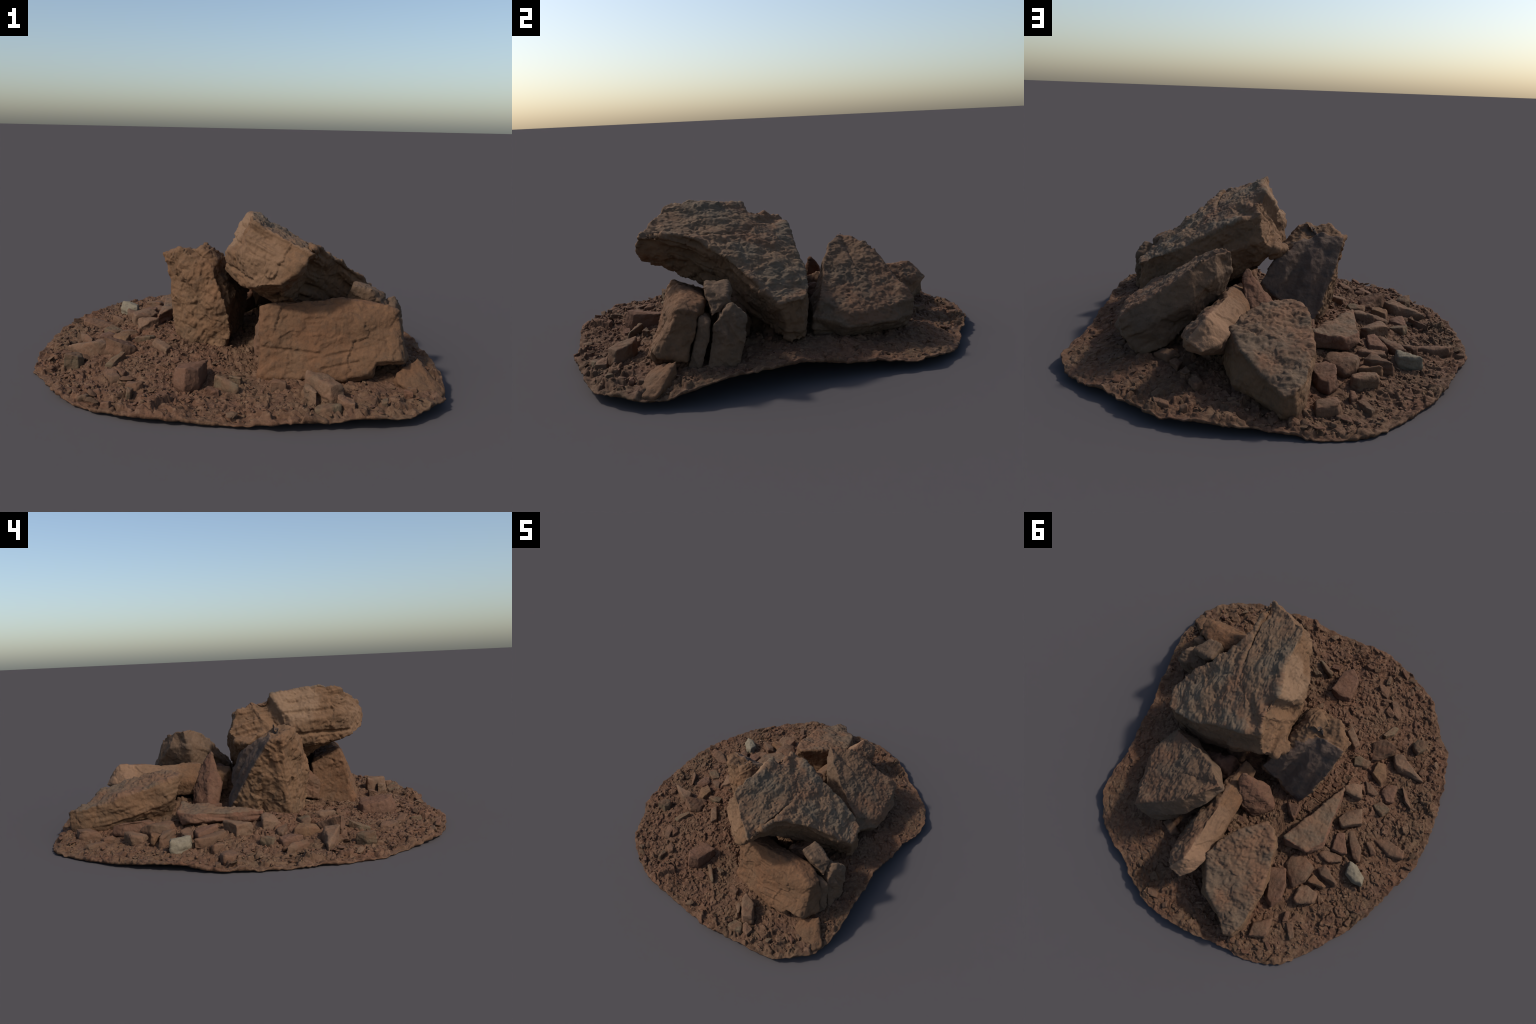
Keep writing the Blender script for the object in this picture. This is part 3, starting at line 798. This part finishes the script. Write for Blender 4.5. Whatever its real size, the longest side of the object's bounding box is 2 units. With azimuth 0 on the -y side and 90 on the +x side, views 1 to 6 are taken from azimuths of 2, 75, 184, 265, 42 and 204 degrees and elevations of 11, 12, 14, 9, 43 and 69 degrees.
stone("tan", 0.043, [(0.432, -0.867), (0.438, -0.851), (0.496, -0.86), (0.496, -0.911), (0.459, -0.902)])
stone("olive", 0.022, [(0.35, -0.912), (0.36, -0.856), (0.409, -0.853), (0.445, -0.905), (0.386, -0.929)])
stone("olive", 0.022, [(0.59, -0.879), (0.593, -0.855), (0.63, -0.83), (0.622, -0.872)])
stone("red", 0.022, [(0.692, -0.772), (0.7, -0.752), (0.73, -0.761), (0.729, -0.782)])
stone("brown", 0.022, [(0.712, -0.732), (0.722, -0.709), (0.749, -0.72), (0.751, -0.745)])
stone("brown", 0.032, [(0.185, -0.725), (0.193, -0.687), (0.246, -0.699), (0.247, -0.728)])
stone("brown", 0.019, [(0.365, 0.605), (0.346, 0.583), (0.318, 0.613), (0.322, 0.65)])
stone("brown", 0.019, [(0.257, 0.731), (0.235, 0.705), (0.211, 0.746), (0.225, 0.78)])
stone("brown", 0.019, [(0.362, 0.883), (0.344, 0.864), (0.299, 0.881), (0.294, 0.911), (0.35, 0.911)])
stone("brown", 0.019, [(0.308, 0.692), (0.289, 0.646), (0.259, 0.686), (0.28, 0.711)])
stone("brown", 0.019, [(0.446, 0.537), (0.414, 0.504), (0.338, 0.554), (0.376, 0.58)])
stone("brown", 0.019, [(0.258, 0.919), (0.236, 0.899), (0.226, 0.929), (0.244, 0.941)])
stone("brown", 0.022, [(-0.348, 0.696), (-0.364, 0.693), (-0.374, 0.738), (-0.351, 0.75)])
stone("brown", 0.022, [(-0.369, 0.747), (-0.397, 0.725), (-0.437, 0.799), (-0.421, 0.818)])

soil_patch(SOIL)

# --- pebbles one by one, then gravel
def rock_tree():
    vs, ps, k = [], [], 0
    for me in ROCK_TREES:
        co = coords(me)
        vs.extend(map(tuple, co[:, :3]))
        ps.extend([tuple(k + i for i in p.vertices) for p in me.polygons])
        k += len(co)
    return BVHTree.FromPolygons(vs, ps)


TREE = rock_tree()
UP = Vector((0, 0, 1))


def free_spot(x, y, z):
    hit = TREE.ray_cast(Vector((x, y, z - 0.01)), UP, 0.07)
    near = TREE.find_nearest(Vector((x, y, z)), 0.012)
    return hit[0] is None and near[0] is None


def scatter(count, seed, rmin, rmax):
    """Random spots on the soil: (x, y, z, size); coarser towards -x and the front."""
    r = random.Random(seed)
    out = []
    rad = {}
    while len(out) < count:
        x, y = r.uniform(-.9, .9), r.uniform(-1, 1)
        a = math.atan2(y, x)
        if math.hypot(x, y) > float(rim_radius(np.array([a]))[0]) - 0.03:
            continue
        want = 0.9 if x < 0.1 else (0.35 if y > -0.4 else 0.6)
        if r.random() > want:
            continue
        out.append((x, y, rmin + (rmax - rmin) * r.random() ** 2.2))
    xs = np.array([o[0] for o in out])
    ys = np.array([o[1] for o in out])
    zs = SOIL_LEVEL(xs, ys) + soil_relief(xs, ys)
    return [(o[0], o[1], float(z), o[2]) for o, z in zip(out, zs) if free_spot(o[0], o[1], float(z))]


PROTO = [chip_mesh("pebble", 900 + i * 7, PEBBLE) for i in range(10)]
rng = random.Random(77)
for x, y, z, s in scatter(420, 5, 0.026, 0.070)[:290]:
    o = add_object("pebble", PROTO[rng.randrange(len(PROTO))])
    o.location = (x, y, max(z + s * 0.02, 0.012 + 0.32 * s))
    o.rotation_euler = (rng.gauss(0, .3), rng.gauss(0, .3), rng.uniform(0, 6.28))
    o.scale = (s, s * rng.uniform(.7, 1.1), s * rng.uniform(.5, .9))

CHIPS = [chip_mesh("chip", 1300 + i * 11, PEBBLE, noise=False) for i in range(14)]


def gravel(spots, seed):
    r = np.random.default_rng(seed)
    vs, loops, starts, k, l = [], [], [], 0, 0
    data = []
    for me in CHIPS:
        li = np.empty(len(me.loops), dtype=np.int64)
        me.loops.foreach_get("vertex_index", li)
        st = np.empty(len(me.polygons), dtype=np.int64)
        me.polygons.foreach_get("loop_start", st)
        data.append((coords(me), li, st))
    for x, y, z, s in spots:
        co, li, st = data[r.integers(len(data))]
        q = r.normal(size=3) * np.array([.35, .35, 0]) + np.array([0, 0, r.uniform(0, 6.28)])
        cx, sx, cy, sy, cz, sz = np.cos(q[0]), np.sin(q[0]), np.cos(q[1]), np.sin(q[1]), np.cos(q[2]), np.sin(q[2])
        m = (np.array([[cz, -sz, 0], [sz, cz, 0], [0, 0, 1]]) @ np.array([[cy, 0, sy], [0, 1, 0], [-sy, 0, cy]])
             @ np.array([[1, 0, 0], [0, cx, -sx], [0, sx, cx]]))
        vs.append((co * s * r.uniform(.75, 1.2, 3)) @ m.T + (x, y, z + 0.1 * s))
        loops.append(li + k)
        starts.append(st + l)
        k += len(co)
        l += len(li)
    me = bpy.data.meshes.new("gravel")
    v = np.vstack(vs)
    v[:, 2] = np.maximum(v[:, 2], 0.001)
    me.vertices.add(len(v))
    me.vertices.foreach_set("co", v.ravel())
    li = np.concatenate(loops)
    me.loops.add(len(li))
    me.loops.foreach_set("vertex_index", li.astype(np.int32))
    st = np.concatenate(starts)
    me.polygons.add(len(st))
    me.polygons.foreach_set("loop_start", st.astype(np.int32))
    me.update(calc_edges=True)
    me.validate()
    me.materials.append(PEBBLE)
    o = add_object("gravel", me)
    o["kind"] = "stuff"
    return o


gravel(scatter(5200, 9, 0.008, 0.028), 4)
for me in CHIPS:
    bpy.data.meshes.remove(me)
